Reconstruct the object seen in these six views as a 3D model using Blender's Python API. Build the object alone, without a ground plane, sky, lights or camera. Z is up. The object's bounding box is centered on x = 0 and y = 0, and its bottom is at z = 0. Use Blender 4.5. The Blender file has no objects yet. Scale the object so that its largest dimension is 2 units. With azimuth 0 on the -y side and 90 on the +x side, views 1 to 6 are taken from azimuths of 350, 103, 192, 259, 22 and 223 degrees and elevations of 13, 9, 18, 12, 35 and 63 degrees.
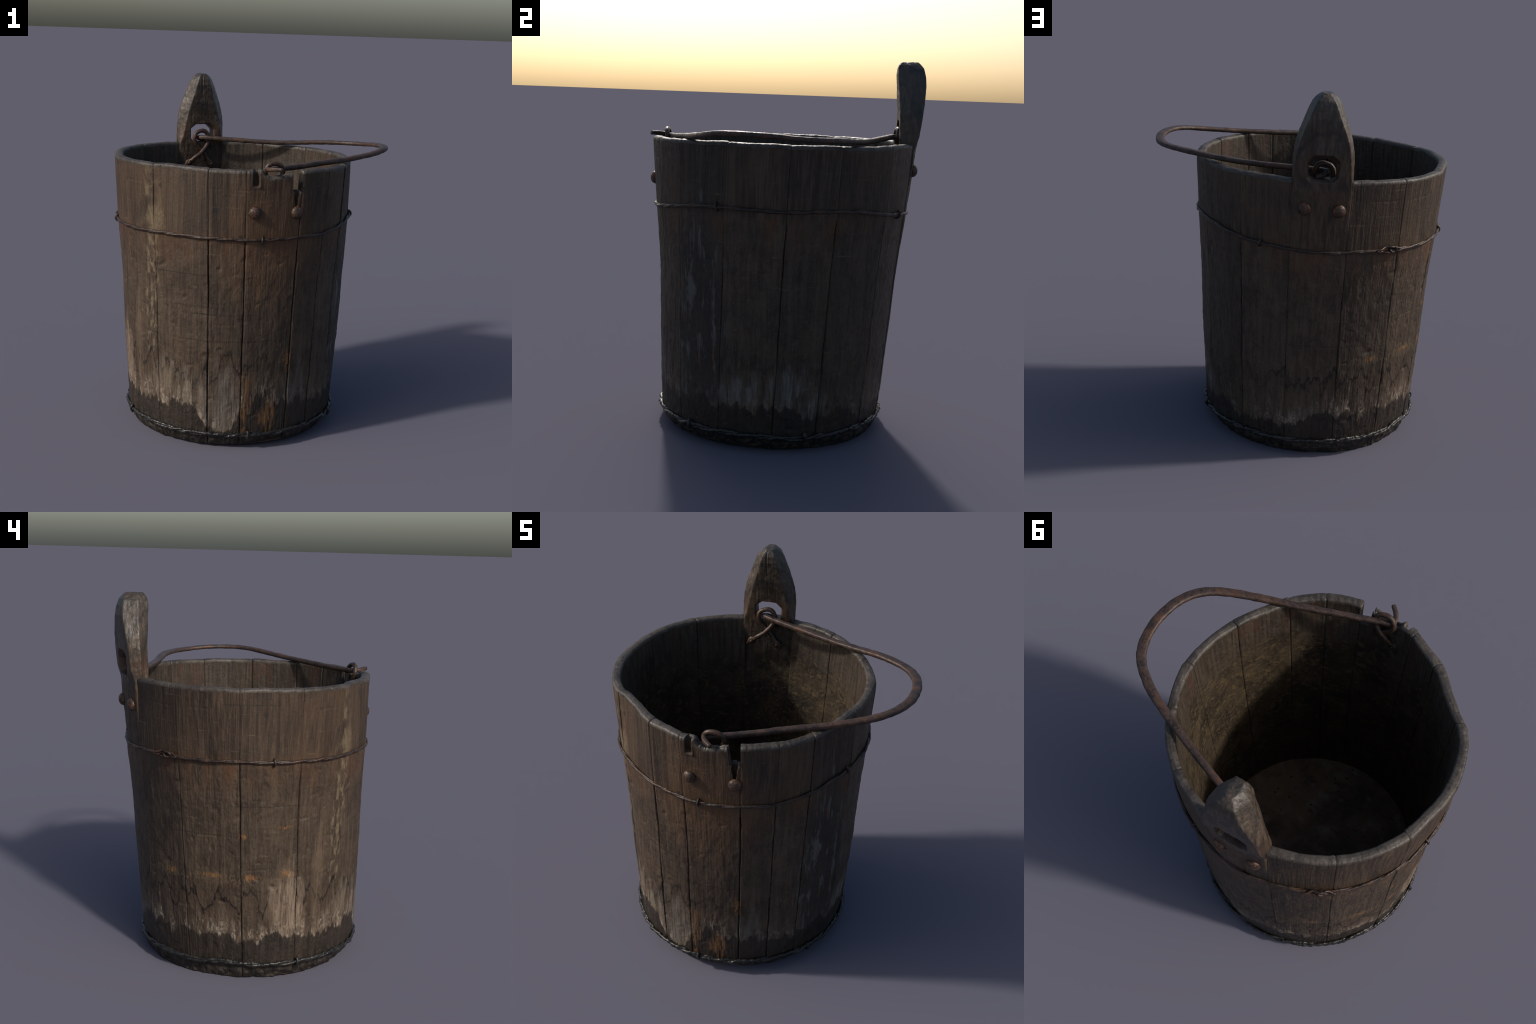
# Old wooden well bucket: fifteen staves, one of them rising to a pierced lug,
# two wire hoops, domed rivets, two eye rings and a swung-down iron bail.
import bpy, math, random
import numpy as np
from mathutils import Vector

random.seed(7)
RNG = np.random.RandomState(11)

# ----------------------------------------------------------------------------
# noise
# ----------------------------------------------------------------------------
_perm = RNG.permutation(256)
_perm = np.concatenate([_perm, _perm, _perm])
_grad = RNG.normal(size=(256, 3))
_grad /= np.linalg.norm(_grad, axis=1)[:, None]


def perlin(x, y, z):
    x, y, z = np.broadcast_arrays(np.asarray(x, float), y, z)
    xi, yi, zi = np.floor(x).astype(int), np.floor(y).astype(int), np.floor(z).astype(int)
    xf, yf, zf = x - xi, y - yi, z - zi
    fade = lambda t: t * t * t * (t * (t * 6 - 15) + 10)
    u, v, w = fade(xf), fade(yf), fade(zf)
    out = 0
    for dx in (0, 1):
        for dy in (0, 1):
            for dz in (0, 1):
                h = _perm[_perm[_perm[(xi + dx) & 255] + ((yi + dy) & 255)] + ((zi + dz) & 255)]
                g = _grad[h]
                d = g[..., 0] * (xf - dx) + g[..., 1] * (yf - dy) + g[..., 2] * (zf - dz)
                out = out + d * (u if dx else 1 - u) * (v if dy else 1 - v) * (w if dz else 1 - w)
    return out


def fbm(x, y, z, octaves=3):
    s, a, f = 0, 1.0, 1.0
    for _ in range(octaves):
        s = s + a * perlin(x * f, y * f, z * f)
        a *= .5
        f *= 2.03
    return s


def smooth(a, b, x):
    t = np.clip((np.asarray(x, float) - a) / (b - a), 0, 1)
    return t * t * (3 - 2 * t)


# ----------------------------------------------------------------------------
# overall form: a slightly tilted, slightly dented cone
# ----------------------------------------------------------------------------
Z_KEY = [0.0, .10, .50, .90, 1.20, 1.57, 2.0]
CX_KEY = [-.116, -.116, -.115, -.114, -.117, -.120, -.120]
CY_KEY = [-.040, -.037, -.025, -.014, -.006, .003, .003]
R_KEY = [.604, .608, .630, .648, .672, .690, .700]
RIM = 1.566
RIM_SHAPE = [(0, .674), (13, .680), (24, .682), (40, .678), (55, .673), (64, .667), (74, .672),
             (84, .676), (101, .690), (116, .680), (128, .691), (140, .698), (155, .702), (165, .698),
             (178, .692), (188, .699), (205, .699), (214, .697), (219, .689), (226, .662), (236, .654),
             (248, .672), (259, .678), (268, .697), (293, .713), (310, .714), (320, .702), (332, .680), (346, .671)]
WALL = .050


def centre(z):
    return np.interp(z, Z_KEY, CX_KEY), np.interp(z, Z_KEY, CY_KEY)


def rim_shape(deg):
    a = [p[0] - 360 for p in RIM_SHAPE] + [p[0] for p in RIM_SHAPE] + [p[0] + 360 for p in RIM_SHAPE]
    r = [p[1] for p in RIM_SHAPE] * 3
    return np.interp(np.asarray(deg) % 360, a, r)


# swellings and flats of the wall: angle, then offset at z = .1, .6, 1.1, 1.5
SWELL = [(0, 0, .007, .002, .010), (35, 0, -.006, -.008, .002), (65, 0, 0, 0, .018), (90, 0, 0, 0, .008), (120, .004, .010, .010, .006),
         (145, .004, .014, .015, .008), (165, 0, .012, .012, .006), (185, 0, .003, .002, .002), (220, 0, .004, 0, 0),
         (240, .006, .006, -.004, 0), (258, .002, .004, -.005, .002), (280, 0, .003, .003, .006), (298, -.003, .002, .010, .010),
         (325, 0, .008, .010, .008), (345, 0, .008, .006, .008)]


def swell(deg, z):
    ang = np.array([r[0] for r in SWELL], float)
    ang = np.concatenate([ang - 360, ang, ang + 360])
    d, zz = np.broadcast_arrays(np.asarray(deg, float) % 360, np.asarray(z, float))
    cols = np.stack([np.interp(d, ang, [r[j] for r in SWELL] * 3) for j in range(1, 5)], -1)
    zk = np.array([.1, .6, 1.1, 1.5])
    i = np.clip(np.searchsorted(zk, zz) - 1, 0, 2)
    t = np.clip((zz - zk[i]) / (zk[i + 1] - zk[i]), 0, 1)
    lo = np.take_along_axis(cols, i[..., None], -1)[..., 0]
    hi = np.take_along_axis(cols, (i + 1)[..., None], -1)[..., 0]
    return lo * (1 - t) + hi * t


def radius(deg, z):
    base = np.interp(z, Z_KEY, R_KEY) + swell(deg, z)
    w = np.clip((np.asarray(z) - .95) / (RIM - .95), 0, 1) ** 1.4
    return base + (rim_shape(deg) - .690) * w


def on_wall(deg, z, off=0.0):
    cx, cy = centre(z)
    r = radius(deg, z) + off
    a = np.radians(deg)
    return np.stack([cx + r * np.cos(a), cy + r * np.sin(a), np.broadcast_to(z, np.shape(r)) + 0 * r], -1)


# ----------------------------------------------------------------------------
# material helper
# ----------------------------------------------------------------------------
class Graph:
    def __init__(self, name):
        self.mat = bpy.data.materials.new(name)
        self.mat.use_nodes = True
        self.t = self.mat.node_tree
        self.t.nodes.clear()
        self.out = self.t.nodes.new('ShaderNodeOutputMaterial')
        self.bsdf = self.t.nodes.new('ShaderNodeBsdfPrincipled')
        self.t.links.new(self.bsdf.outputs[0], self.out.inputs[0])
        self.obj = self.t.nodes.new('ShaderNodeTexCoord').outputs['Object']
        self.rand = self.t.nodes.new('ShaderNodeObjectInfo').outputs['Random']
        sep = self.t.nodes.new('ShaderNodeSeparateXYZ')
        self.t.links.new(self.obj, sep.inputs[0])
        self.x, self.y, self.z = sep.outputs

    def put(self, sock, val):
        if isinstance(val, bpy.types.NodeSocket):
            self.t.links.new(val, sock)
        elif isinstance(val, tuple) and len(val) == 3 and sock.type == 'RGBA':
            sock.default_value = (*val, 1)
        else:
            sock.default_value = val

    def m(self, op, a, b=0.0, c=None, clamp=False):
        n = self.t.nodes.new('ShaderNodeMath')
        n.operation = op
        n.use_clamp = clamp
        self.put(n.inputs[0], a)
        self.put(n.inputs[1], b)
        if c is not None:
            self.put(n.inputs[2], c)
        return n.outputs[0]

    def add(self, a, b): return self.m('ADD', a, b)
    def sub(self, a, b): return self.m('SUBTRACT', a, b)
    def mul(self, a, b): return self.m('MULTIPLY', a, b)

    def scaled(self, s, offset=(0, 0, 0)):
        n = self.t.nodes.new('ShaderNodeMapping')
        self.put(n.inputs['Vector'], self.obj)
        n.inputs['Scale'].default_value = s
        n.inputs['Location'].default_value = offset
        return n.outputs[0]

    def shifted(self, vec, amount):
        n = self.t.nodes.new('ShaderNodeVectorMath')
        n.operation = 'ADD'
        self.put(n.inputs[0], vec)
        c = self.t.nodes.new('ShaderNodeCombineXYZ')
        for i in range(3):
            self.put(c.inputs[i], amount)
        self.put(n.inputs[1], c.outputs[0])
        return n.outputs[0]

    def noise(self, vec, scale, detail=3.0, rough=.55, dist=0.0):
        n = self.t.nodes.new('ShaderNodeTexNoise')
        self.put(n.inputs['Vector'], vec)
        n.inputs['Scale'].default_value = scale
        n.inputs['Detail'].default_value = detail
        n.inputs['Roughness'].default_value = rough
        n.inputs['Distortion'].default_value = dist
        return n.outputs['Fac']

    def voronoi(self, vec, scale, feature='F1'):
        n = self.t.nodes.new('ShaderNodeTexVoronoi')
        n.feature = feature
        self.put(n.inputs['Vector'], vec)
        n.inputs['Scale'].default_value = scale
        return n.outputs['Distance']

    def step(self, v, lo, hi, a=0.0, b=1.0):
        n = self.t.nodes.new('ShaderNodeMapRange')
        n.interpolation_type = 'SMOOTHSTEP'
        self.put(n.inputs['Value'], v)
        self.put(n.inputs['From Min'], lo)
        self.put(n.inputs['From Max'], hi)
        self.put(n.inputs['To Min'], a)
        self.put(n.inputs['To Max'], b)
        return n.outputs[0]

    def mix(self, f, a, b, mode='MIX'):
        n = self.t.nodes.new('ShaderNodeMix')
        n.data_type = 'RGBA'
        n.blend_type = mode
        self.put(n.inputs[0], f)
        self.put(n.inputs[6], a)
        self.put(n.inputs[7], b)
        return n.outputs[2]

    def grey(self, v):
        c = self.t.nodes.new('ShaderNodeCombineColor')
        for i in range(3):
            self.put(c.inputs[i], v)
        return c.outputs[0]

    def blob(self, p, size, soft=.5, wobble=None):
        """1 inside an ellipsoid of half sizes `size` about p, 0 outside"""
        mp = self.t.nodes.new('ShaderNodeMapping')
        mp.vector_type = 'POINT'
        self.put(mp.inputs['Vector'], self.obj)
        sc = [1 / s for s in size]
        mp.inputs['Scale'].default_value = sc
        mp.inputs['Location'].default_value = [-p[i] * sc[i] for i in range(3)]
        l = self.t.nodes.new('ShaderNodeVectorMath')
        l.operation = 'LENGTH'
        self.put(l.inputs[0], mp.outputs[0])
        d = l.outputs['Value']
        if wobble is not None:
            d = self.add(d, wobble)
        return self.step(d, 1 - soft, 1 + soft, 1.0, 0.0)

    def bump(self, height, strength, dist, prev=None):
        b = self.t.nodes.new('ShaderNodeBump')
        b.inputs['Strength'].default_value = strength
        b.inputs['Distance'].default_value = dist
        self.put(b.inputs['Height'], height)
        if prev is not None:
            self.put(b.inputs['Normal'], prev)
        return b.outputs[0]

    def finish(self, color, rough, normal=None, metallic=0.0, spec=.5):
        self.put(self.bsdf.inputs['Base Color'], color)
        self.put(self.bsdf.inputs['Roughness'], rough)
        self.put(self.bsdf.inputs['Metallic'], metallic)
        self.put(self.bsdf.inputs['Specular IOR Level'], spec)
        if normal is not None:
            self.put(self.bsdf.inputs['Normal'], normal)
        return self.mat


def outer_wood():
    g = Graph('weathered_stave_wood')
    own = g.shifted(g.obj, g.mul(g.rand, 9.0))

    def aniso(sx, sz):
        n = g.t.nodes.new('ShaderNodeVectorMath')
        n.operation = 'MULTIPLY'
        g.put(n.inputs[0], own)
        n.inputs[1].default_value = (sx, sx, sz)
        return n.outputs[0]

    def at(deg, z, w, h, soft=.5, wobble=None):
        q = on_wall(deg, z)
        return g.blob((q[0], q[1], z), (w, w, h), soft, wobble)
    fibre = g.noise(aniso(1, .022), 135, 4, .65)
    ring = g.noise(aniso(1, .045), 40, 3, .6, .4)
    blotch = g.noise(g.obj, 9, 5, .6)
    grime = g.noise(g.obj, 34, 4, .65)
    speck = g.noise(g.scaled((1, 1, .6)), 85, 4, .7)
    large = g.noise(g.obj, 2.6, 2, .5)
    wob = g.sub(g.noise(g.scaled((1, 1, .35)), 22, 4, .6), .5)
    dark_line = g.step(fibre, .36, .45, 1.0, 0.0)

    # clean brown heartwood with fibre streaks
    wood = g.mix(g.step(ring, .34, .66), (.033, .0205, .0130), (.086, .0550, .0345))
    wood = g.mix(g.step(fibre, .40, .60), g.mix(.55, wood, (.022, .0155, .011)), wood)
    wood = g.mix(g.mul(g.step(large, .4, .65), .45), wood, (.088, .052, .028))
    # grime below the upper hoop
    below = g.step(g.add(g.z, g.mul(wob, .03)), 1.185, 1.215, 1.0, 0.0)
    streaky = g.add(g.mul(blotch, .42), g.mul(g.noise(aniso(1, .06), 46, 4, .65), .58))
    dirt = g.mix(g.step(streaky, .38, .62), (.029, .0190, .0125), (.084, .0575, .0370))
    dirt = g.mix(g.mul(g.step(speck, .50, .66), .50), dirt, (.106, .078, .052))
    dirt = g.mix(g.mul(g.step(speck, .33, .44, 1.0, 0.0), .55), dirt, (.024, .017, .012))
    col = g.mix(g.mul(below, g.step(grime, .25, .6, .35, .85)), wood, dirt)
    col = g.mix(g.mul(dark_line, .40), col, (.020, .014, .010))
    tone = g.step(g.rand, 0, 1, .84, 1.14)
    col = g.mix(1.0, col, g.grey(tone), 'MULTIPLY')

    # horizontal scuffs and hairline cracks left by lost hoops
    scuff = g.noise(g.scaled((2.2, 2.2, 46)), 1.6, 3, .6)
    scuff = g.mul(g.step(scuff, .62, .70), g.step(grime, .44, .58))
    col = g.mix(g.mul(scuff, .45), col, (.150, .112, .070))
    wavy = g.add(g.z, g.mul(wob, .018))
    for z, deg, wide in ((.625, 262, .30), (.775, 258, .20), (.815, 245, .16), (.99, 232, .2), (.80, 150, .25), (.96, 180, .2), (1.485, 172, .14), (.66, 110, .25)):
        d = g.m('ABSOLUTE', g.sub(wavy, z))
        ln = g.mul(g.step(d, .0012, .0042, 1.0, 0.0), at(deg, z, wide, .2, .3))
        col = g.mix(g.mul(ln, .65), col, (.020, .014, .010))
    band = g.mul(g.step(g.m('ABSOLUTE', g.sub(wavy, .565)), .01, .04, 1.0, 0.0), at(150, .565, .32, .2, .4))
    col = g.mix(g.mul(g.mul(band, g.step(speck, .45, .6)), .6), col, (.125, .092, .052))

    # rust bleeding from the upper hoop
    rust = g.mul(g.step(g.z, .98, 1.19), g.step(g.z, 1.19, 1.235, 1.0, 0.0))
    rust = g.mul(rust, g.step(g.noise(aniso(1, .18), 16, 3), .38, .68))
    col = g.mix(g.mul(rust, .50), col, (.125, .052, .020))
    side = g.blob((-.02, -.66, 1.16), (.22, .3, .34), .5, wob)
    side = g.mul(side, g.step(ring, .35, .6, .5, 1.0))
    col = g.mix(g.mul(side, .40), col, (.135, .066, .027))
    for deg, z, w, h in ((168, .80, .022, .012), (187, .845, .035, .010), (171, .575, .030, .016), (189, .59, .035, .020), (184, .20, .02, .02),
                         (152, .58, .05, .012), (291, .50, .02, .06), (131, .57, .03, .012)):
        bl = g.mul(at(deg, z, w, h, .5, g.mul(wob, 2.0)), g.step(speck, .40, .55))
        col = g.mix(g.mul(bl, .75), col, (.230, .105, .032))

    # rubbed yellow lime streak down one stave
    streak = at(218.5, 1.0, .052, .60, .45, g.mul(wob, 2.2))
    streak = g.mul(streak, g.step(g.noise(g.scaled((1, 1, .38)), 40, 5, .7), .47, .60))
    col = g.mix(g.mul(streak, .60), col, (.205, .154, .094))
    patch = at(222, 1.265, .06, .075, .4, g.mul(wob, 2.5))
    col = g.mix(g.mul(g.mul(patch, g.step(speck, .38, .56, .3, 1.0)), .55), col, (.195, .142, .080))

    # heights of the two tide marks
    jag = g.noise(aniso(1, .30), 11, 4, .65)
    fine_jag = g.noise(aniso(1, .25), 34, 3, .6)
    footline = g.add(.240, g.add(g.mul(g.sub(jag, .5), .26), g.mul(g.sub(fine_jag, .5), .08)))
    bare = at(256, .20, .105, .15, .4)
    footline = g.sub(footline, g.mul(bare, .15))
    footline = g.add(footline, g.mul(at(275, .3, .10, .3, .4), g.mul(g.sub(fine_jag, .42), .5)))
    footline = g.sub(footline, g.mul(at(65, .15, .32, .3, .4), .065))
    height = g.sub(g.z, footline)
    spike = g.noise(aniso(1, .10), 12, 2, .5)
    spike2 = g.noise(aniso(1, .35), 30, 2, .5)
    tooth = g.add(g.mul(g.sub(spike, .5), .50), g.add(g.mul(g.sub(spike2, .5), .17), g.mul(g.sub(g.noise(aniso(1, .7), 60, 2), .5), .06)))
    edge = g.sub(g.z, g.add(.46, tooth))
    under = g.step(edge, -.020, .006, 1.0, 0.0)
    west = g.step(g.x, -.30, .20, 1.0, .35)

    # washed wood between them: tan streaks, brightest just above the foot
    lane = g.noise(aniso(1, .09), 24, 3, .6)
    washed = g.mul(g.step(g.add(height, g.mul(g.sub(blotch, .5), .25)), .02, .26, 1.0, .0), g.step(lane, .40, .60, .08, 1.0))
    washed = g.mul(g.mul(washed, g.step(edge, -.02, .03, 1.0, .35)), west)
    bleach = g.mix(g.step(fibre, .38, .62), (.062, .042, .028), (.190, .142, .100))
    bleach = g.mix(g.mul(g.step(grime, .52, .66), .55), bleach, (.095, .060, .036))
    col = g.mix(g.mul(washed, .72), col, bleach)
    chips = g.mul(g.step(height, .03, .12, 1.0, 0.0), g.step(g.noise(g.scaled((1, 1, .55)), 30, 5, .7), .47, .57))
    chips = g.mul(g.mul(chips, west), g.step(lane, .40, .52))
    chip_col = g.mix(g.step(speck, .38, .55), (.090, .066, .045), (.290, .238, .182))
    col = g.mix(g.mul(chips, .85), col, chip_col)
    # brown bleed and dark outline along the teeth of the upper mark
    bleed = g.mul(g.step(edge, -.11, -.005), under)
    col = g.mix(g.mul(g.mul(bleed, west), .62), col, (.050, .030, .0175))
    line = g.mul(g.step(edge, -.024, -.004), g.step(edge, .004, .018, 1.0, 0.0))
    col = g.mix(g.mul(g.mul(line, west), .95), col, (.0105, .007, .005))

    # bare patches
    for deg, z, w, h, c, k in ((190, .42, .080, .17, (.30, .225, .160), .62), (240, .30, .10, .12, (.215, .180, .138), .5),
                               (256, .25, .080, .22, (.150, .128, .106), .6), (20, .33, .13, .085, (.200, .188, .165), .55),
                               (358, .31, .08, .07, (.200, .188, .165), .6), (298, .27, .06, .17, (.125, .112, .094), .6),
                               (225, .38, .07, .10, (.22, .175, .125), .45), (34, .24, .06, .07, (.19, .178, .155), .5),
                               (100, .24, .06, .05, (.20, .178, .150), .55), (206, .56, .030, .26, (.18, .125, .080), .42)):
        bl = at(deg, z, w, h, .55, g.mul(wob, 3.2))
        bl = g.mul(bl, g.step(lane, .38, .56, .25, 1.0))
        bl = g.mul(bl, g.step(fibre, .34, .52, .35, 1.0))
        col = g.mix(g.mul(bl, k), col, c)
    # orange, rotted streaks at the foot of the broken stave
    rot = g.add(at(269.5, .26, .035, .20, .4, g.mul(wob, 2)), at(282, .18, .045, .10, .4, g.mul(wob, 2)))
    rot = g.mul(rot, g.step(g.noise(aniso(1, .10), 70, 3, .6), .47, .56))
    # black, peeling stave with whitish flakes and orange scars
    black = at(335, .60, .150, .66, .35, g.mul(wob, 1.5))
    col = g.mix(g.mul(black, .60), col, (.022, .020, .018))
    flake = g.mul(black, g.step(g.noise(g.scaled((1, 1, .20)), 22, 5, .7), .535, .62))
    col = g.mix(g.mul(flake, .62), col, (.140, .132, .118))
    scar = g.mul(black, g.step(g.noise(aniso(1, .12), 34, 3), .63, .70))
    col = g.mix(g.mul(scar, .6), col, (.19, .075, .028))

    # wet, tarry foot
    foot = g.step(height, -.010, .010, 1.0, 0.0)
    tar = g.mix(g.step(streaky, .36, .64), (.0110, .0080, .0060), (.0300, .0200, .0135))
    col = g.mix(g.mul(foot, .93), col, tar)
    col = g.mix(g.mul(rot, .80), col, (.165, .078, .026))
    mud = g.step(g.add(g.z, g.mul(wob, .05)), .07, .10, 1.0, 0.0)
    col = g.mix(mud, col, g.mix(g.step(grime, .42, .68), (.0125, .0105, .009), (.050, .038, .028)))

    # small dark pits and a knot
    pit = g.step(g.voronoi(g.scaled((1, 1, .6)), 17), .05, .09, 1.0, 0.0)
    pit = g.mul(pit, g.step(blotch, .5, .6))
    col = g.mix(g.mul(pit, .6), col, (.014, .011, .009))
    for deg, z, r in ((253.5, 1.345, .016), (225, 1.452, .010), (264.5, 1.21, .010), (178, 1.435, .012), (203, 1.46, .008)):
        col = g.mix(g.mul(at(deg, z, r, r * 1.2, .3, wob), .75), col, (.020, .016, .014))

    rough = g.step(grime, .3, .7, .50, .72)
    rough = g.sub(rough, g.mul(foot, .06))
    n = g.bump(fibre, .55, .005)
    n = g.bump(speck, .55, .005, n)
    n = g.bump(grime, .45, .006, n)
    n = g.bump(g.mul(g.add(chips, flake), 1.0), .5, .004, n)
    return g.finish(col, rough, n, spec=.38)


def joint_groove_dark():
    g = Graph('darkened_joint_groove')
    a = g.noise(g.scaled((1, 1, .4)), 60, 4, .65)
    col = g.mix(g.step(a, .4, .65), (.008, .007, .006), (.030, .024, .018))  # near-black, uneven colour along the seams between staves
    return g.finish(col, .75, g.bump(a, .5, .004), spec=.3)


def inner_wood():
    g = Graph('soiled_inner_wood')
    fibre = g.noise(g.scaled((1, 1, .06)), 70, 4, .6)
    blotch = g.noise(g.obj, 7, 5, .62)
    fine = g.noise(g.obj, 42, 4, .65)
    straw = g.noise(g.scaled((1.0, 1.0, 1.4)), 26, 4, .6, 1.3)
    col = g.mix(g.step(blotch, .36, .66), (.018, .0122, .0076), (.060, .0415, .0220))
    col = g.mix(g.mul(g.step(fine, .42, .68), .55), col, (.060, .040, .022))
    col = g.mix(g.mul(g.step(straw, .54, .62), .55), col, (.125, .086, .038))
    col = g.mix(g.mul(g.step(straw, .36, .44, 1.0, 0.0), .5), col, (.022, .017, .012))
    # greyer, drier wood close to the rim
    dry = g.step(g.add(g.z, g.mul(g.sub(blotch, .5), .5)), 1.20, 1.45)
    grey = g.mix(g.step(fibre, .35, .65), (.021, .0145, .0105), (.060, .0440, .0325))
    col = g.mix(g.mul(dry, .75), col, grey)
    red = g.mul(dry, g.step(g.noise(g.scaled((1, 1, .2)), 15, 2), .56, .66))
    col = g.mix(g.mul(red, .45), col, (.060, .024, .015))
    n = g.bump(fibre, .4, .004)
    n = g.bump(fine, .5, .006, n)
    n = g.bump(straw, .40, .005, n)
    return g.finish(col, g.step(fine, .3, .7, .55, .78), n, spec=.4)


def rim_wood():
    g = Graph('worn_rim_end_grain')
    fine = g.noise(g.obj, 46, 4, .65)
    blotch = g.noise(g.obj, 11, 4, .6)
    col = g.mix(g.step(blotch, .36, .64), (.034, .0265, .0205), (.072, .0575, .0450))
    col = g.mix(g.mul(g.step(fine, .54, .74), .5), col, (.150, .126, .100))
    col = g.mix(g.mul(g.step(fine, .30, .44, 1.0, 0.0), .7), col, (.026, .021, .018))
    n = g.bump(fine, .6, .006)
    return g.finish(col, g.step(fine, .3, .7, .42, .66), n, spec=.5)


def handle_wood():
    g = Graph('hand_polished_lug_wood')
    fibre = g.noise(g.scaled((1, 1, .05)), 95, 4, .62)
    ring = g.noise(g.scaled((1, 1, .22)), 26, 3, .55, .8)
    blotch = g.noise(g.obj, 10, 4, .6)
    fine = g.noise(g.obj, 60, 4, .65)
    col = g.mix(g.step(ring, .36, .64), (.031, .0205, .0135), (.086, .058, .039))
    col = g.mix(g.step(fibre, .36, .6), g.mix(.75, col, (.016, .0115, .009)), col)
    # arched growth rings on the inner face, following the hewn slope
    c = g.t.nodes.new('ShaderNodeTexWave')
    c.wave_type = 'RINGS'
    c.rings_direction = 'SPHERICAL'
    mp = g.scaled((1.0, 1.0, .62), (.245, -.57, -1.57 * .62))
    g.put(c.inputs['Vector'], mp)
    c.inputs['Scale'].default_value = 5.2
    c.inputs['Distortion'].default_value = 2.0
    c.inputs['Detail'].default_value = 3
    c.inputs['Detail Scale'].default_value = 5
    arch = g.mul(g.step(c.outputs['Fac'], .82, .97), g.step(g.z, 1.62, 1.70))
    col = g.mix(g.mul(arch, .70), col, (.015, .011, .009))
    # grey hand-worn crown
    worn = g.step(g.add(g.z, g.mul(g.sub(blotch, .5), .8)), 1.66, 1.97)
    col = g.mix(g.mul(worn, .36), col, g.mix(g.step(fine, .4, .66), (.050, .041, .033), (.112, .093, .073)))
    near_eye = g.blob((-.245, .60, 1.63), (.19, .2, .07), .5)
    col = g.mix(g.mul(near_eye, .4), col, (.090, .048, .024))
    n = g.bump(fibre, .45, .004)
    n = g.bump(fine, .35, .004, n)
    n = g.bump(g.noise(g.obj, 18, 3), .4, .010, n)
    return g.finish(col, g.step(fine, .3, .7, .36, .56), n, spec=.5)


def rusty_iron(name, base=(.040, .026, .021), rust=(.125, .050, .022), dark=(.016, .013, .012), amount=.5, rough=.55):
    g = Graph(name)
    a = g.noise(g.obj, 24, 4, .6)
    b = g.noise(g.obj, 90, 4, .65)
    col = g.mix(g.step(a, .36, .62), dark, base)
    col = g.mix(g.mul(g.step(b, .44, .64), amount), col, rust)
    c = g.noise(g.obj, 11, 2)
    col = g.mix(g.mul(g.step(c, .54, .66), amount), col, rust)
    n = g.bump(b, .5, .003)
    n = g.bump(a, .4, .006, n)
    return g.finish(col, g.step(b, .3, .7, rough - .14, rough + .16), n, metallic=.25, spec=.5)


def floor_wood():
    g = Graph('dirty_floor_boards')
    a = g.noise(g.obj, 5, 5, .6)
    b = g.noise(g.obj, 40, 4, .65)
    col = g.mix(g.step(a, .36, .64), (.072, .045, .025), (.160, .102, .055))
    col = g.mix(g.mul(g.step(g.noise(g.obj, 12, 4), .52, .68), .6), col, (.195, .160, .115))
    hole = g.step(g.add(g.voronoi(g.obj, 19), g.mul(g.sub(b, .5), .25)), .10, .16, 1.0, 0.0)
    col = g.mix(g.mul(hole, g.step(g.noise(g.obj, 6, 2), .45, .58)), col, (.010, .008, .007))
    col = g.mix(g.mul(g.step(b, .28, .42, 1.0, 0.0), .7), col, (.020, .015, .012))
    n = g.bump(b, .5, .006)
    return g.finish(col, g.step(b, .3, .7, .5, .75), n, spec=.4)


M_WOOD = outer_wood()
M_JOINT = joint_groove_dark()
M_IN = inner_wood()
M_RIM = rim_wood()
M_LUG = handle_wood()
M_FLOOR = floor_wood()
M_BAIL = rusty_iron('rusty_bail_iron', (.058, .038, .031), (.115, .055, .031), (.026, .019, .017), .5, .50)
M_RING = rusty_iron('rusty_ring_iron', (.055, .036, .028), (.135, .060, .028), (.022, .016, .014), .55, .45)
M_WIRE = rusty_iron('rusty_wire', (.044, .031, .025), (.105, .048, .024), (.018, .014, .012), .45, .48)
M_TARWIRE = rusty_iron('tarred_wire', (.022, .020, .018), (.050, .046, .040), (.009, .0085, .008), .5, .34)
M_RIVET = rusty_iron('rusty_rivet_iron', (.050, .034, .027), (.210, .085, .034), (.022, .016, .014), .60, .44)

# ----------------------------------------------------------------------------
# scene graph
# ----------------------------------------------------------------------------
COL = bpy.context.scene.collection
root = bpy.data.objects.new('wooden_bucket', None)
COL.objects.link(root)
root['label'] = 'old weathered wooden stave bucket with rusty iron bail'
root['category'] = 'bucket'


def add_object(name, mesh, parent=root, mats=()):
    o = bpy.data.objects.new(name, mesh)
    COL.objects.link(o)
    o.parent = parent
    for mt in mats:
        mesh.materials.append(mt)
    return o


def mesh_from(name, verts, faces, mat_index=None, shade=True):
    me = bpy.data.meshes.new(name)
    me.from_pydata([tuple(v) for v in verts], [], [tuple(f) for f in faces])
    if mat_index is not None:
        me.polygons.foreach_set('material_index', np.asarray(mat_index, dtype=np.int32))
    me.polygons.foreach_set('use_smooth', np.full(len(me.polygons), shade))
    me.update()
    return me


def loft(rings, close_ends=True):
    """rings: (n_levels, n_around, 3) closed loops -> verts, faces"""
    L, N = rings.shape[:2]
    idx = np.arange(L * N).reshape(L, N)
    nxt = np.roll(idx, -1, 1)
    f = np.stack([idx[:-1], nxt[:-1], nxt[1:], idx[1:]], -1).reshape(-1, 4)
    faces = [tuple(q) for q in f.tolist()]
    if close_ends:
        faces.append(tuple(idx[0][::-1].tolist()))
        faces.append(tuple(idx[-1].tolist()))
    return rings.reshape(-1, 3), faces


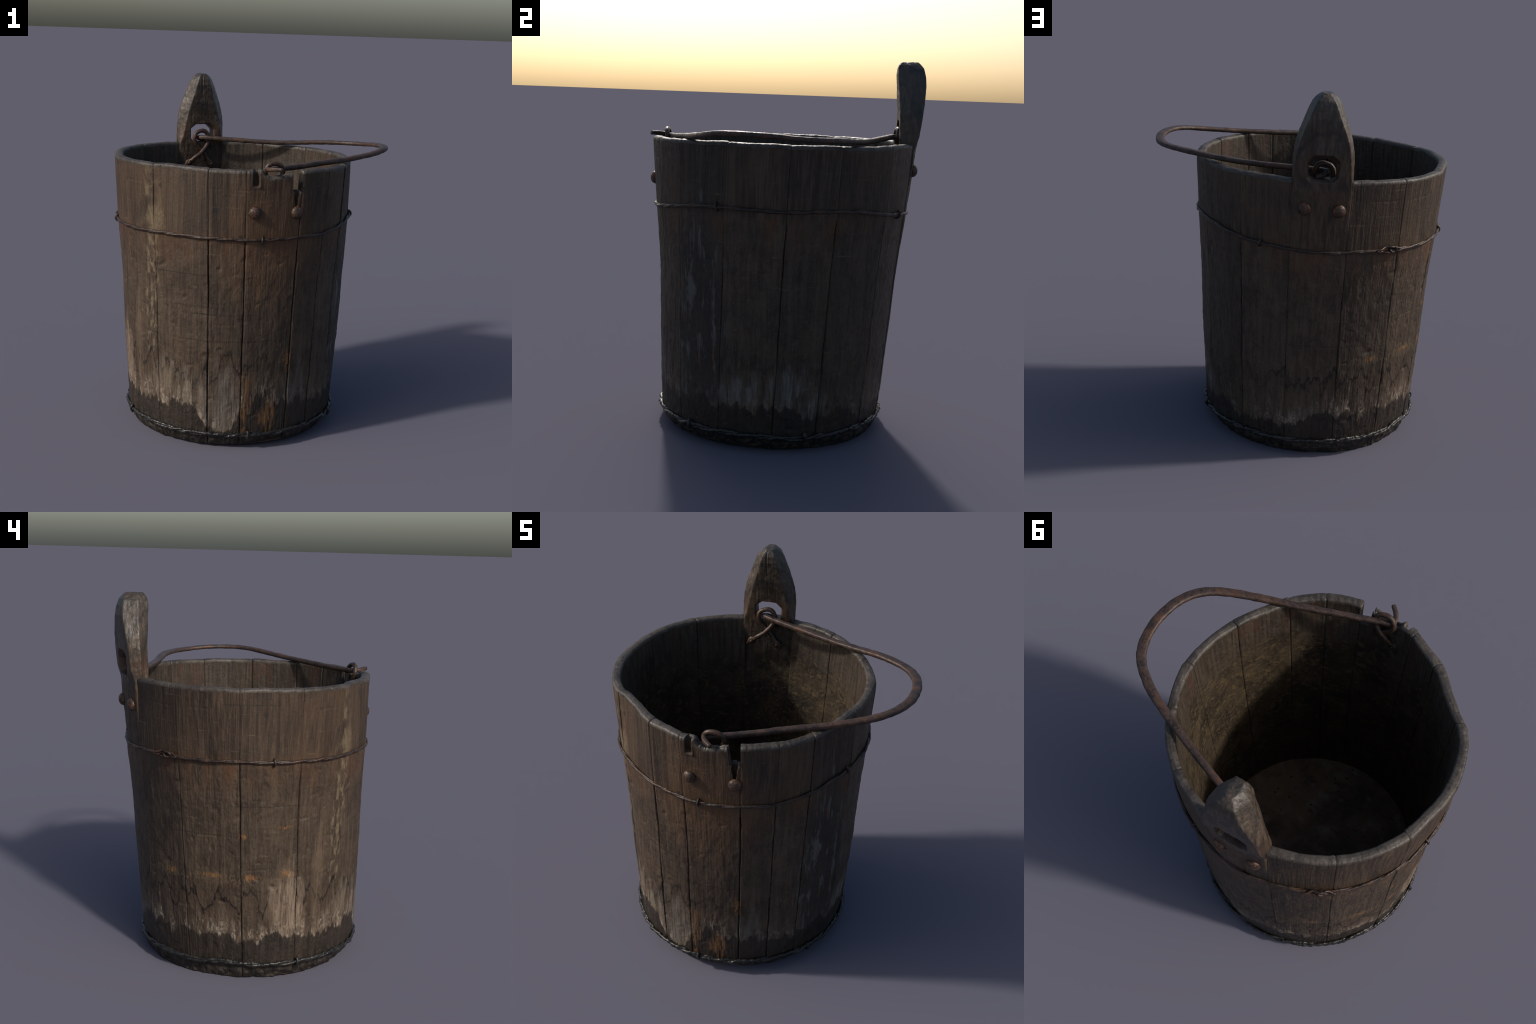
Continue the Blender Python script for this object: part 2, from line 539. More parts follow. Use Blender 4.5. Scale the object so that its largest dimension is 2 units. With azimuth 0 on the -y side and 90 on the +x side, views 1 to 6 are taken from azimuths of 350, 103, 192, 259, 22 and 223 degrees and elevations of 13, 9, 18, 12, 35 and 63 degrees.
def recalc(me):
    import bmesh
    bm = bmesh.new()
    bm.from_mesh(me)
    bmesh.ops.recalc_face_normals(bm, faces=bm.faces)
    bm.to_mesh(me)
    bm.free()


# ----------------------------------------------------------------------------
# staves
# ----------------------------------------------------------------------------
SEAMS = [14.5, 36.5, 64.5, 89.0, 113.6, 139.0, 167.0, 194.0, 221.5, 250.0, 267.0, 292.2, 307.0, 322.5, 347.5]
# how open each joint stands
JOINT = [.8, .8, .9, .35, 1.2, .55, 1.1, .9, .35, 1.3, 1.2, 1.3, .9, .7, .5]
LUG_INDEX = 3
BROKEN_INDEX = 10
NZ = 300


def top_height(k, deg):
    h = RIM + .008 * perlin(deg * .045, 3.1, k * 1.7) + .004 * perlin(deg * .21, 9.1, 0.4) \
        + .002 * perlin(deg * .8, 5.5, 2.2)
    a, b = SEAMS[k], SEAMS[(k + 1) % 15] + (360 if k == 14 else 0)
    edge = np.minimum(deg - a, b - deg)
    h = h - .0018 * np.exp(-(edge / .6) ** 2)
    if k == BROKEN_INDEX:
        broken = 1.538 + .012 * perlin(deg * .9, 1.5, 7.7) + .006 * perlin(deg * 2.6, 4.4, 1.1)
        broken = broken + .010 * smooth(284, 287, deg)
        h = np.where(deg > 273.6, broken + (h - broken) * smooth(275.5, 273.2, deg), h)
        # notch on the right, sawn nearly square, running down into a split
        slot = smooth(287.2, 287.9, deg)
        h = h + (1.456 - h) * slot
    return h


def broken_recess(k, deg, z):
    """slot and split on the outer face of the broken stave"""
    if k != BROKEN_INDEX:
        return 0.0
    wander = .25 * perlin(z * 40, 1.0, 1.0)
    slot = smooth(269.5, 269.9, deg) * smooth(272.5, 272.0, deg + wander) * smooth(1.480, 1.492, z)
    half = np.interp(z, [1.355, 1.40, 1.46], [.35, .9, 1.6])
    split = smooth(1.0, .75, np.abs(deg + wander * 2 - 289.8) / half) * smooth(1.355, 1.365, z)
    return .030 * slot + .034 * split


def stave_mesh(k):
    a, b = SEAMS[k], SEAMS[(k + 1) % 15] + (360 if k == 14 else 0)
    width = b - a
    no = int(width * 4.6)                  # columns on the outer face
    ni = int(width * 2.2)
    no += no % 2
    to = np.linspace(a, b, no)
    # denser near the edges so the joint is crisp
    to = a + width * (.5 - .5 * np.cos(np.pi * np.linspace(0, 1, no))) * .35 + (to - a) * .65
    ti = np.linspace(b, a, ni)
    v = np.linspace(0, 1, NZ)
    bow = .22 + .2 * random.random()
    tilt = random.uniform(-.0025, .0025)
    lift = random.uniform(-.0015, .0015)

    def outer(deg, z):
        mid = (deg - a) / width * 2 - 1
        r = radius(deg, z) + lift + tilt * mid
        sag = .69 * (1 - math.cos(math.radians(width / 2)))
        r = r - bow * sag * (1 - mid * mid) * .8
        e = np.minimum(deg - a, b - deg) * .0118        # metres from the joint
        depth = .0125 * (.60 + .9 * perlin(deg * 0 + k * 5.1, z * 5.0, (deg > (a + b) / 2) * 3.3))
        depth = depth * np.where(deg > (a + b) / 2, JOINT[(k + 1) % 15], JOINT[k])
        depth = depth * np.interp(z, [0, .1, 1.15, 1.22, 1.5, 1.57], [.6, 1, 1, .35, .25, .35])
        wide = .0042 + .0045 * perlin(k * 2.2, z * 11, (deg > (a + b) / 2) * 4.0)
        r = r - np.clip(depth, .001, None) * np.exp(-(e / np.clip(wide, .002, None)) ** 2)
        c = np.radians(deg)
        px, py = .68 * np.cos(c), .68 * np.sin(c)
        low = smooth(1.22, 1.10, z)
        r = r + .0032 * fbm(px * 6 + k, py * 6, z * 3, 2)
        r = r + (.0016 + .0016 * low) * fbm(px * 26, py * 26, z * 14, 3) * (.4 + .6 * low)
        r = r + .0013 * fbm(px * 95 + k, py * 95, z * 3.0, 2)
        gouge = perlin(px * 15, py * 15 + 4, z * 22)
        r = r - .008 * np.clip(gouge - .30, 0, None) * 3 * low
        dent = perlin(px * 48 + 7, py * 48, z * 40)
        r = r - .0075 * np.clip(dent - .30, 0, None) * low
        # thin scratch lines around the wall
        for zs, th in ((.62, .0025), (.77, .0018), (.80, .0012), (.99, .0012), (1.46, .0015)):
            wav = zs + .006 * perlin(deg * .08, zs * 7, 1.0)
            on = smooth(.05, .2, perlin(deg * .06 + 10 * zs, 2.0, zs))
            r = r - th * np.exp(-((z - wav) / .004) ** 2) * on
        # swollen, muddy and ragged foot tucking in under the lower hoop
        foot = smooth(.085, .05, z)
        r = r + foot * (.013 * fbm(px * 18, py * 18, z * 20, 3) - .011)
        r = r - (.020 - .012 * np.cos(np.radians(deg - 120))) * smooth(.055, .0, z) ** 1.3
        r = r - broken_recess(k, deg, z)
        return r

    ho, hi = top_height(k, to), top_height(k, np.clip(ti, a + .05, b - .05))
    zb_o = .007 - .010 * np.cos(np.radians(to - 120)) + .014 * perlin(to * .13, 1.0, 4.0)
    zb_o = np.clip(zb_o, 0.0, .03)
    rings = []
    round_r = .014
    for s in v:
        zo = zb_o + (ho - round_r - zb_o) * s
        zi = .004 + (hi - round_r - .004) * s
        ro = outer(to, zo)
        cx, cy = centre(zo)
        ca = np.radians(to)
        O = np.stack([cx + ro * np.cos(ca), cy + ro * np.sin(ca), zo], -1)
        ci = np.radians(ti)
        ri = radius(ti, zi) - WALL + .003 * fbm(ti * .09 + k, zi * 3, 2.5, 2) \
            + .0018 * fbm(ti * .5, zi * 9, 3.5, 3)
        mi = (ti - a) / width * 2 - 1
        ri = ri + .004 * np.exp(-((1 - np.abs(mi)) * width * .0115 / .004) ** 2)
        ri = ri - .030 * smooth(.06, 0, zi)
        cx, cy = centre(zi)
        I = np.stack([cx + ri * np.cos(ci), cy + ri * np.sin(ci), zi], -1)
        rings.append(np.concatenate([O, I]))
    # rounded rim: move both skins up and toward the middle of the wall
    base = rings[-1]
    mid_r = None
    O, I = base[:no], base[no:]
    Iback = I[::-1]
    pick = np.interp(np.linspace(0, 1, no), np.linspace(0, 1, ni), np.arange(ni))
    Io = np.stack([np.interp(pick, np.arange(ni), Iback[:, j]) for j in range(3)], -1)
    Oi = np.stack([np.interp(np.linspace(0, 1, ni), np.linspace(0, 1, no), O[:, j]) for j in range(3)], -1)[::-1]
    for t in (.2, .42, .64, .84, 1.0):
        ang = t * math.pi / 2
        inn = (1 - math.cos(ang)) * round_r
        up = math.sin(ang) * round_r
        dO = Io - O
        dO[:, 2] = 0
        dO /= np.linalg.norm(dO, axis=1)[:, None] + 1e-9
        dI = Oi - I
        dI[:, 2] = 0
        dI /= np.linalg.norm(dI, axis=1)[:, None] + 1e-9
        wear = .003 * fbm(O[:, 0] * 14, O[:, 1] * 14, 3.3, 2)
        o2 = O + dO * (inn * 1.0)
        o2[:, 2] += up + wear * t
        i2 = I + dI * inn
        i2[:, 2] += up
        rings.append(np.concatenate([o2, i2]))
    # close the top with strips across the wall thickness
    lastO, lastI = rings[-1][:no].copy(), rings[-1][no:].copy()
    rings = np.array(rings)
    # slip joint: inner part of the joint overlaps its neighbour by a hair
    verts, faces = loft(rings, close_ends=False)
    verts = verts.tolist()
    N = no + ni
    matidx = []
    for _l in range(rings.shape[0] - 1):
        top = _l >= NZ - 2
        zl = float(np.clip(_l / (NZ - 1), 0, 1)) * RIM
        row = np.zeros(no - 1, int)
        for side in (0, 1):
            reach = 1.3 + 4.5 * float(perlin(k * 2.2, zl * 11, side * 4.0)) + 1.5 * float(perlin(k * 1.2, zl * 60, side * 4.0))
            reach = reach + 2.2 * ((JOINT[(k + 1) % 15] if side else JOINT[k]) - 1.1)
            reach = (reach if zl < 1.21 else reach - 2.6)
            cnt = int(round(np.clip(reach, 0, 4)))
            if cnt:
                if side:
                    row[-cnt:] = 3
                else:
                    row[:cnt] = 3
        matidx += ([2] * (no - 1) if top else row.tolist()) + [2 if top else 3] + [2 if top else 1] * (ni - 1) + [2 if top else 3]
    # top cap: grid between outer and inner polylines
    base_i = (rings.shape[0] - 1) * N
    inner_map = [base_i + no + (ni - 1 - int(round(p))) for p in pick]
    M = 5
    cap = [[base_i + j for j in range(no)]]
    for s in range(1, M):
        row = []
        for j in range(no):
            A, B = lastO[j], lastI[ni - 1 - int(round(pick[j]))]
            w = s / M
            P = A * (1 - w) + B * w
            bumpz = .002 * math.sin(math.pi * w) + .002 * float(perlin(P[0] * 30, P[1] * 30, 1.7))
            if k == BROKEN_INDEX and 274 < to[j] < 287.5:
                bumpz += .014 * float(perlin(P[0] * 32, P[1] * 60, 5.7)) - .012 * math.sin(math.pi * w)
            verts.append([P[0], P[1], P[2] + bumpz])
            row.append(len(verts) - 1)
        cap.append(row)
    cap.append(inner_map)
    for s in range(M):
        for j in range(no - 1):
            q = [cap[s][j], cap[s][j + 1], cap[s + 1][j + 1], cap[s + 1][j]]
            if q[2] == q[3]:
                q = q[:3]
            faces.append(tuple(q))
            matidx.append(2)
    # end slivers of the cap
    for e in (0, -1):
        loop = [cap[s][e] for s in range(M + 1)]
        loop = list(dict.fromkeys(loop))
        faces.append(tuple(loop if e == -1 else loop[::-1]))
        matidx.append(2)
    # bottom cap
    faces.append(tuple(range(N))[::-1])
    matidx.append(0)
    me = mesh_from('stave', verts, faces, matidx)
    recalc(me)
    return me


for k in range(15):
    if k == LUG_INDEX:
        continue
    me = stave_mesh(k)
    add_object('stave', me, root, (M_WOOD, M_IN, M_RIM, M_JOINT))

# ----------------------------------------------------------------------------
# lug stave: runs up into a pierced, tapering grip
# ----------------------------------------------------------------------------
LUG_DEG = 101.4
_a = math.radians(LUG_DEG)
LN = np.array([math.cos(_a), math.sin(_a), 0])          # outward
LT = np.array([math.sin(_a), -math.cos(_a), 0])         # sideways (clockwise seen from above)


def lug_point(t, r, z):
    t, r, z = np.broadcast_arrays(np.asarray(t, float), r, z)
    cx, cy = centre(z)
    return np.stack([cx + t * LT[0] + r * LN[0], cy + t * LT[1] + r * LN[1], z], -1)


def make_lug():
    # widest half width (at mid depth), half width of the outer and inner flats
    zk = [0, .3, .9, 1.2, 1.50, 1.57, 1.60, 1.66, 1.72, 1.77, 1.82, 1.87, 1.92, 1.960, 1.982, 1.996, 2.0]
    wk = [.131, .134, .139, .1445, .150, .152, .153, .154, .150, .142, .126, .108, .089, .071, .052, .034, .026]
    wo_z = [1.5, 1.57, 1.66, 1.77, 1.87, 1.96, 2.0]
    wo_k = [1.0, .95, .90, .84, .76, .66, .55]
    wi_z = [1.5, 1.57, 1.61, 1.68, 1.77, 1.87, 1.96, 2.0]
    wi_k = [1.0, .92, .82, .72, .64, .56, .54, .62]
    out_z = [1.20, 1.27, 1.38, 1.46, 1.54, 1.61, 1.72, 1.81, 1.88, 1.93, 1.967, 1.985, 2.0]
    out_r = [.674, .681, .691, .698, .703, .709, .721, .731, .735, .731, .722, .708, .694]
    in_z = [1.20, 1.35, 1.45, 1.57, 1.74, 1.85, 1.93, 1.965, 1.985, 2.0]
    in_r = [.622, .620, .614, .602, .598, .588, .579, .581, .588, .600]
    zs = np.concatenate([np.linspace(.004, 1.5, 150), np.linspace(1.508, 1.94, 90)[0:], np.linspace(1.945, 2.0, 16)])
    n, c1, c2 = 24, 7, 9
    s = np.linspace(-1, 1, n)
    rings = []
    for z in zs:
        w = float(np.interp(z, zk, wk))
        base = float(radius(LUG_DEG, z))
        flat = float(smooth(1.05, 1.45, z))
        up = float(smooth(1.52, 1.62, z))
        wo = w * np.interp(z, wo_z, wo_k) if z > 1.5 else w
        wi = w * np.interp(z, wi_z, wi_k) if z > 1.5 else w
        to, ti = s * wo, s[::-1] * wi
        arc_o = np.sqrt(base ** 2 - to ** 2)
        arc_i = np.sqrt((base - WALL) ** 2 - ti ** 2)
        ro_f, ri_f = float(np.interp(z, out_z, out_r)), float(np.interp(z, in_z, in_r))
        plank_o = ro_f - .021 * s ** 2 * (1 - up) - .004 * up * s ** 2
        plank_i = ri_f + .010 * (1 - up) * np.abs(s) ** 3 + .002 * s ** 2
        ro = arc_o * (1 - flat) + plank_o * flat
        ri = arc_i * (1 - flat) + plank_i * flat
        if z < .06:
            ro = ro - .022 * float(smooth(.055, 0, z)) ** 1.3
            ri = ri - .03 * float(smooth(.06, 0, z))
        rm = ro_f * .45 + ri_f * .55 if z > 1.5 else .5 * (ro[0] + ri[0])
        O = np.stack([to, ro], -1)
        I = np.stack([ti, ri], -1)
        rim_p, lim_p = np.array([w, rm]), np.array([-w, rm])

        def seg(A, B, k):
            return A + (B - A) * (np.arange(1, k + 1) / (k + 1))[:, None]
        sec = np.concatenate([O, seg(O[-1], rim_p, c1), rim_p[None], seg(rim_p, I[0], c2), I,
                              seg(I[-1], lim_p, c2), lim_p[None], seg(lim_p, O[0], c1)])
        rings.append(lug_point(sec[:, 0], sec[:, 1], np.full(len(sec), z)))
    verts, faces = loft(np.array(rings))
    me = mesh_from('lug_stave', verts, faces)
    recalc(me)
    ob = add_object('lug_stave', me)

    # pierced eye, flared toward both faces
    def eye(r):
        g = 0.0
        f_out = float(smooth(.668, .745, r))
        f_in = float(smooth(.630, .570, r))
        L = -.068 - .018 * f_out - .016 * f_in
        Rr = .072 + .014 * f_out + .014 * f_in
        zt = 1.680 + .034 * f_out + .014 * f_in
        zb = 1.574 - .016 * f_out - .006 * f_in
        c = .034
        return [(L, zb + c * .5), (L + c * .5, zb), (Rr - c * .5, zb), (Rr, zb + c * .5), (Rr + .002, zt - c),
                (Rr - c, zt), (L + c, zt), (L - .002, zt - c * .8)]
    cut = []
    for r in np.linspace(.53, .80, 24):
        cut.append([lug_point(t, r, z) for t, z in eye(r)])
    v2, f2 = loft(np.array(cut))
    cm = mesh_from('eye_cut', v2, f2)
    recalc(cm)
    cutter = add_object('eye_cut', cm)
    bo = ob.modifiers.new('eye', 'BOOLEAN')
    bo.operation = 'DIFFERENCE'
    bo.object = cutter
    bo.solver = 'EXACT'
    rm = ob.modifiers.new('skin', 'REMESH')
    rm.mode = 'VOXEL'
    rm.voxel_size = .0036
    sm = ob.modifiers.new('soft', 'SMOOTH')
    sm.factor = .5
    sm.iterations = 4
    bpy.context.view_layer.update()
    dg = bpy.context.evaluated_depsgraph_get()
    new = bpy.data.meshes.new_from_object(ob.evaluated_get(dg))
    bpy.data.objects.remove(cutter)
    old = ob.data
    ob.modifiers.clear()
    ob.data = new
    bpy.data.meshes.remove(old)
    new.name = 'lug_stave'
    # hewn relief
    n = len(new.vertices)
    co = np.empty(n * 3)
    no = np.empty(n * 3)
    new.vertices.foreach_get('co', co)
    new.vertices.foreach_get('normal', no)
    co, no = co.reshape(-1, 3), no.reshape(-1, 3)
    x, y, z = co.T
    d = .0045 * fbm(x * 9, y * 9, z * 5, 2) + .0014 * fbm(x * 60, y * 60, z * 5, 2) + .0016 * fbm(x * 30, y * 30, z * 30, 2)
    chk = np.exp(-((co[:, 0] + .246 - .006 * perlin(z * 9, 1, 1)) / .0035) ** 2) * smooth(1.83, 1.9, z) * smooth(2.0, 1.96, z) * (y < .62)
    d = d - .007 * chk
    foot = smooth(.085, .05, z)
    d = d + foot * .010 * fbm(x * 16, y * 16, z * 16, 3)
    co = co + no * d[:, None]
    co[:, 2] = np.clip(co[:, 2], 0.0, None)
    new.vertices.foreach_set('co', co.ravel())
    for mt in (M_WOOD, M_IN, M_LUG):
        new.materials.append(mt)
    # below the rim the stave carries the wall's weathering, above it the polished grip
    cen = np.empty(len(new.polygons) * 3)
    new.polygons.foreach_get('center', cen)
    cen = cen.reshape(-1, 3)
    cx, cy = centre(cen[:, 2])
    rr = (cen[:, 0] - cx) * LN[0] + (cen[:, 1] - cy) * LN[1]
    tt = (cen[:, 0] - cx) * LT[0] + (cen[:, 1] - cy) * LT[1]
    rad = np.hypot(rr, tt)
    mi = np.where(rad < np.interp(cen[:, 2], Z_KEY, R_KEY) - WALL * .5, 1, 0)
    fray = .05 * fbm(cen[:, 0] * 60, cen[:, 1] * 60, cen[:, 2] * 3, 3)
    mi = np.where(cen[:, 2] > 1.52 + fray, 2, mi)
    new.polygons.foreach_set('material_index', mi.astype(np.int32))
    new.polygons.foreach_set('use_smooth', np.full(len(new.polygons), True))
    new.update()
    return ob


lug = make_lug()

# ----------------------------------------------------------------------------
# floor
# ----------------------------------------------------------------------------
def make_floor():
    zf, rf = .085, .574
    cx, cy = centre(zf)
    nr, na = 70, 200
    verts, faces = [], []
    for side in (0, 1):
        for i in range(1, nr + 1):
            r = rf * i / nr
            a = np.linspace(0, 2 * np.pi, na, endpoint=False)
            X, Y = cx + r * np.cos(a), cy + r * np.sin(a)
            if side == 0:
                Z = zf + .006 * fbm(X * 7, Y * 7, 1.0, 3) + .003 * fbm(X * 40, Y * 40, 2.0, 2)
                Z = Z - .02 * np.clip(perlin(X * 14, Y * 14, 8.0) - .38, 0, None) * 2
            else:
                Z = np.full(na, .020)
            verts += np.stack([X, Y, Z], -1).tolist()
        verts.append([float(cx), float(cy), zf if side == 0 else .020])
    off = nr * na + 1
    for side in (0, 1):
        b = side * off
        for i in range(nr - 1):
            for j in range(na):
                q = (b + i * na + j, b + i * na + (j + 1) % na, b + (i + 1) * na + (j + 1) % na, b + (i + 1) * na + j)
                faces.append(q)
        for j in range(na):
            faces.append((b + nr * na, b + j, b + (j + 1) % na))
    e = (nr - 1) * na
    for j in range(na):
        faces.append((e + j, e + (j + 1) % na, off + e + (j + 1) % na, off + e + j))
    me = mesh_from('floor_board', verts, faces)
    recalc(me)
    add_object('floor_board', me, root, (M_FLOOR,))


make_floor()


# ----------------------------------------------------------------------------
# swept rods
# ----------------------------------------------------------------------------
def spline(points, per=10, closed=False):
    P = np.asarray(points, float)
    if closed:
        P = np.vstack([P[-1], P, P[0], P[1]])
    else:
        P = np.vstack([2 * P[0] - P[1], P, 2 * P[-1] - P[-2]])
    out = []
    for i in range(1, len(P) - 2):
        a, b, c, d = P[i - 1:i + 3]
        for t in np.arange(per) / per:
            out.append(.5 * (2 * b + (c - a) * t + (2 * a - 5 * b + 4 * c - d) * t * t + (3 * b - a - 3 * c + d) * t ** 3))
    if not closed:
        out.append(P[-2])
    return np.array(out)


def sweep(path, half_w, half_h, sides=12, up=None, closed=False, power=2.0, lump=0.0, lump_scale=30.0):
    """rod along path; half_w across (perpendicular to `up`), half_h along `up`"""
    path = np.asarray(path)
    n = len(path)
    half_w = np.broadcast_to(half_w, (n,))
    half_h = np.broadcast_to(half_h, (n,))
    if closed:
        tan = np.roll(path, -1, 0) - np.roll(path, 1, 0)
    else:
        tan = np.gradient(path, axis=0)
    tan /= np.linalg.norm(tan, axis=1)[:, None]
    up = np.broadcast_to(np.array([0, 0, 1.0]) if up is None else np.asarray(up, float), (n, 3))
    sidev = np.cross(tan, up)
    ln = np.linalg.norm(sidev, axis=1)[:, None]
    sidev = sidev / np.maximum(ln, 1e-6)
    upv = np.cross(sidev, tan)
    a = np.linspace(0, 2 * np.pi, sides, endpoint=False)
    ca = np.sign(np.cos(a)) * np.abs(np.cos(a)) ** (2 / power)
    sa = np.sign(np.sin(a)) * np.abs(np.sin(a)) ** (2 / power)
    rings = path[:, None] + sidev[:, None] * (half_w[:, None] * ca)[..., None] + upv[:, None] * (half_h[:, None] * sa)[..., None]
    if lump:
        d = rings - path[:, None]
        k = 1 + lump * fbm(rings[..., 0] * lump_scale, rings[..., 1] * lump_scale, rings[..., 2] * lump_scale, 2)
        rings = path[:, None] + d * k[..., None]
    if closed:
        rings = np.concatenate([rings, rings[:1]])
        v, f = loft(rings, close_ends=False)
        L, N = rings.shape[:2]
        last = (L - 1) * N
        v = v[:last]
        f = [tuple(i - last if i >= last else i for i in q) for q in f]
        return v, f
    return loft(rings)


def join(parts):
    V, F = [], []
    for v, f in parts:
        o = len(V)
        V += np.asarray(v).tolist()
        F += [tuple(i + o for i in q) for q in f]
    return V, F


def rod_object(name, parts, mat, parent=root):
    V, F = join(parts)
    me = mesh_from(name, V, F)
    recalc(me)
    return add_object(name, me, parent, (mat,))


# ----------------------------------------------------------------------------
# hoops
# ----------------------------------------------------------------------------
HOOP = [(0, 1.247), (17, 1.242), (30, 1.250), (47, 1.246), (64, 1.222), (78, 1.209), (93, 1.199), (107, 1.195), (120, 1.201),
        (132, 1.203), (148, 1.195), (166, 1.199), (182, 1.194), (214, 1.198), (228, 1.201), (250, 1.198), (275, 1.196),
        (290, 1.203), (305, 1.208), (319, 1.226), (335, 1.247), (345, 1.250)]


def hoop_z(deg):
    a = [p[0] - 360 for p in HOOP] + [p[0] for p in HOOP] + [p[0] + 360 for p in HOOP]
    return np.interp(np.asarray(deg) % 360, a, [p[1] for p in HOOP] * 3)


def upper_hoop():
    deg = np.linspace(0, 360, 1400, endpoint=False)
    z = hoop_z(deg) + .002 * perlin(deg * .2, 1, 1)
    parts = []
    for ph in (0, math.pi):
        tw = np.radians(deg) * 16 + ph + 3 * perlin(deg * .05, 4, 4)
        P = on_wall(deg, z, .0045)
        out = np.stack([np.cos(np.radians(deg)), np.sin(np.radians(deg)), 0 * deg], -1)
        P = P + out * (.0032 * np.cos(tw))[:, None]
        P[:, 2] += .0032 * np.sin(tw)
        parts.append(sweep(P, .0070, .0070, 8, closed=True, lump=.35, lump_scale=45))
    hoop = rod_object('upper_hoop', parts, M_WIRE)
    # twisted wire ends
    d = np.linspace(127, 139.5, 60)
    zz = hoop_z(d)
    u = (d - 127) / 12.5
    A = on_wall(d, zz + .018 * np.sin(u * np.pi) ** 1.0 * np.where(u < .9, 1, .6), .014 + .006 * np.sin(u * 14))
    B = on_wall(d, zz - .012 * np.sin(u * np.pi), .014 + .006 * np.cos(u * 14))
    e = np.linspace(0, 2 * np.pi, 40, endpoint=False)
    loopc = on_wall(134.8, float(hoop_z(134.8)) + .004, .016)
    c = math.radians(134.8)
    T = np.array([-math.sin(c), math.cos(c), 0])
    Lp = loopc + np.outer(np.cos(e) * .020, T) + np.outer(np.sin(e) * .013, [0, 0, 1])
    Lp = Lp + np.outer(.006 * np.sin(2 * e), [math.cos(c), math.sin(c), 0])
    rod_object('wire_knot', [sweep(A, .0062, .0062, 8, lump=.2), sweep(B, .0062, .0062, 8, lump=.2),
                             sweep(Lp, .0060, .0060, 8, closed=True)], M_WIRE, hoop)
    # staples that hold the wire
    proto = None
    for dg, lean in ((274.3, .06), (181.8, -.05), (75.3, .3), (344, -.2)):
        zc = float(hoop_z(dg))
        e = np.linspace(0, np.pi, 16)
        cc = math.radians(dg)
        o = np.array([math.cos(cc), math.sin(cc), 0])
        t = np.array([-math.sin(cc), math.cos(cc), 0])
        ctr = on_wall(dg, zc, 0)
        P = np.array([ctr + o * (.020 * math.sin(q) - .004) + np.array([0, 0, 1]) * (.019 * math.cos(q)) + t * lean * .02 * math.cos(q) for q in e])
        rod_object('staple', [sweep(P, .0058, .0058, 8, up=t, lump=.3)], M_WIRE, hoop)


def lower_hoop():
    deg = np.linspace(0, 360, 1600, endpoint=False)
    z = .086 + .005 * perlin(deg * .05, 2, 2) + .003 * perlin(deg * .4, 2, 5)
    z = z - .012 * np.exp(-((deg - 28) / 14) ** 2) + .012 * np.exp(-((deg - 157) / 9) ** 2)
    parts = []
    for ph in (0, math.pi):
        tw = np.radians(deg) * 11 + ph + 5 * perlin(deg * .06, 4, 4)
        P = on_wall(deg, z, .004)
        out = np.stack([np.cos(np.radians(deg)), np.sin(np.radians(deg)), 0 * deg], -1)
        P = P + out * (.005 * np.cos(tw))[:, None]
        P[:, 2] += .006 * np.sin(tw)
        parts.append(sweep(P, .0094, .0094, 9, closed=True, lump=.75, lump_scale=36))
    hoop = rod_object('lower_hoop', parts, M_TARWIRE)
    for dg in (331, 30, 195, 271):
        ctr = on_wall(dg, .088, .008)
        cc = math.radians(dg)
        o = np.array([math.cos(cc), math.sin(cc), 0])
        e = np.linspace(-1, 1, 10)
        P = np.array([ctr + o * (.012 * (1 - q * q)) + np.array([0, 0, .022 * q]) for q in e])
        rod_object('staple', [sweep(P, .008, .008, 8, up=[-o[1], o[0], 0], lump=.6)], M_TARWIRE, hoop)


upper_hoop()
lower_hoop()

# ----------------------------------------------------------------------------
# rivets
# ----------------------------------------------------------------------------
def rivet_mesh():
    prof = [(0.0, .024), (.008, .0235), (.016, .021), (.023, .0165), (.028, .010), (.0305, .003), (.0305, -.004), (.012, -.02), (.0, -.02)]
    n = 28
    V, F = [], []
    rows = []
    for r, h in prof:
        if r == 0:
            V.append([0, 0, h])
            rows.append([len(V) - 1] * n)
            continue
        row = []
        for j in range(n):
            a = 2 * math.pi * j / n
            k = 1 + .05 * float(perlin(math.cos(a) * 1.4, math.sin(a) * 1.4, h * 60))
            V.append([r * k * math.cos(a), r * k * math.sin(a), h + .002 * float(perlin(math.cos(a) * 2 * r * 40, math.sin(a) * 2 * r * 40, 3))])
            row.append(len(V) - 1)
        rows.append(row)
    for i in range(len(rows) - 1):
        for j in range(n):
            q = list(dict.fromkeys([rows[i][j], rows[i][(j + 1) % n], rows[i + 1][(j + 1) % n], rows[i + 1][j]]))
            F.append(tuple(q))
    me = mesh_from('rivet', V, F)
    recalc(me)
    me.materials.append(M_RIVET)
    return me


RM = rivet_mesh()
for deg, z, off, spin in ((270.8, 1.343, .001, 0), (290.0, 1.340, .002, 1.9), (94.8, 1.425, .008, 3.1), (109.0, 1.420, .008, 4.4)):
    o = bpy.data.objects.new('rivet', RM)
    COL.objects.link(o)
    o.parent = root
    p = on_wall(deg, z, off)
    c = math.radians(deg)
    d = Vector((math.cos(c), math.sin(c), -.05))
    o.rotation_mode = 'QUATERNION'
    from mathutils import Quaternion
    o.rotation_quaternion = d.to_track_quat('Z', 'Y') @ Quaternion((0, 0, 1), spin)
    o.location = p
    o.scale = (1.12, 1.12, 1.05)

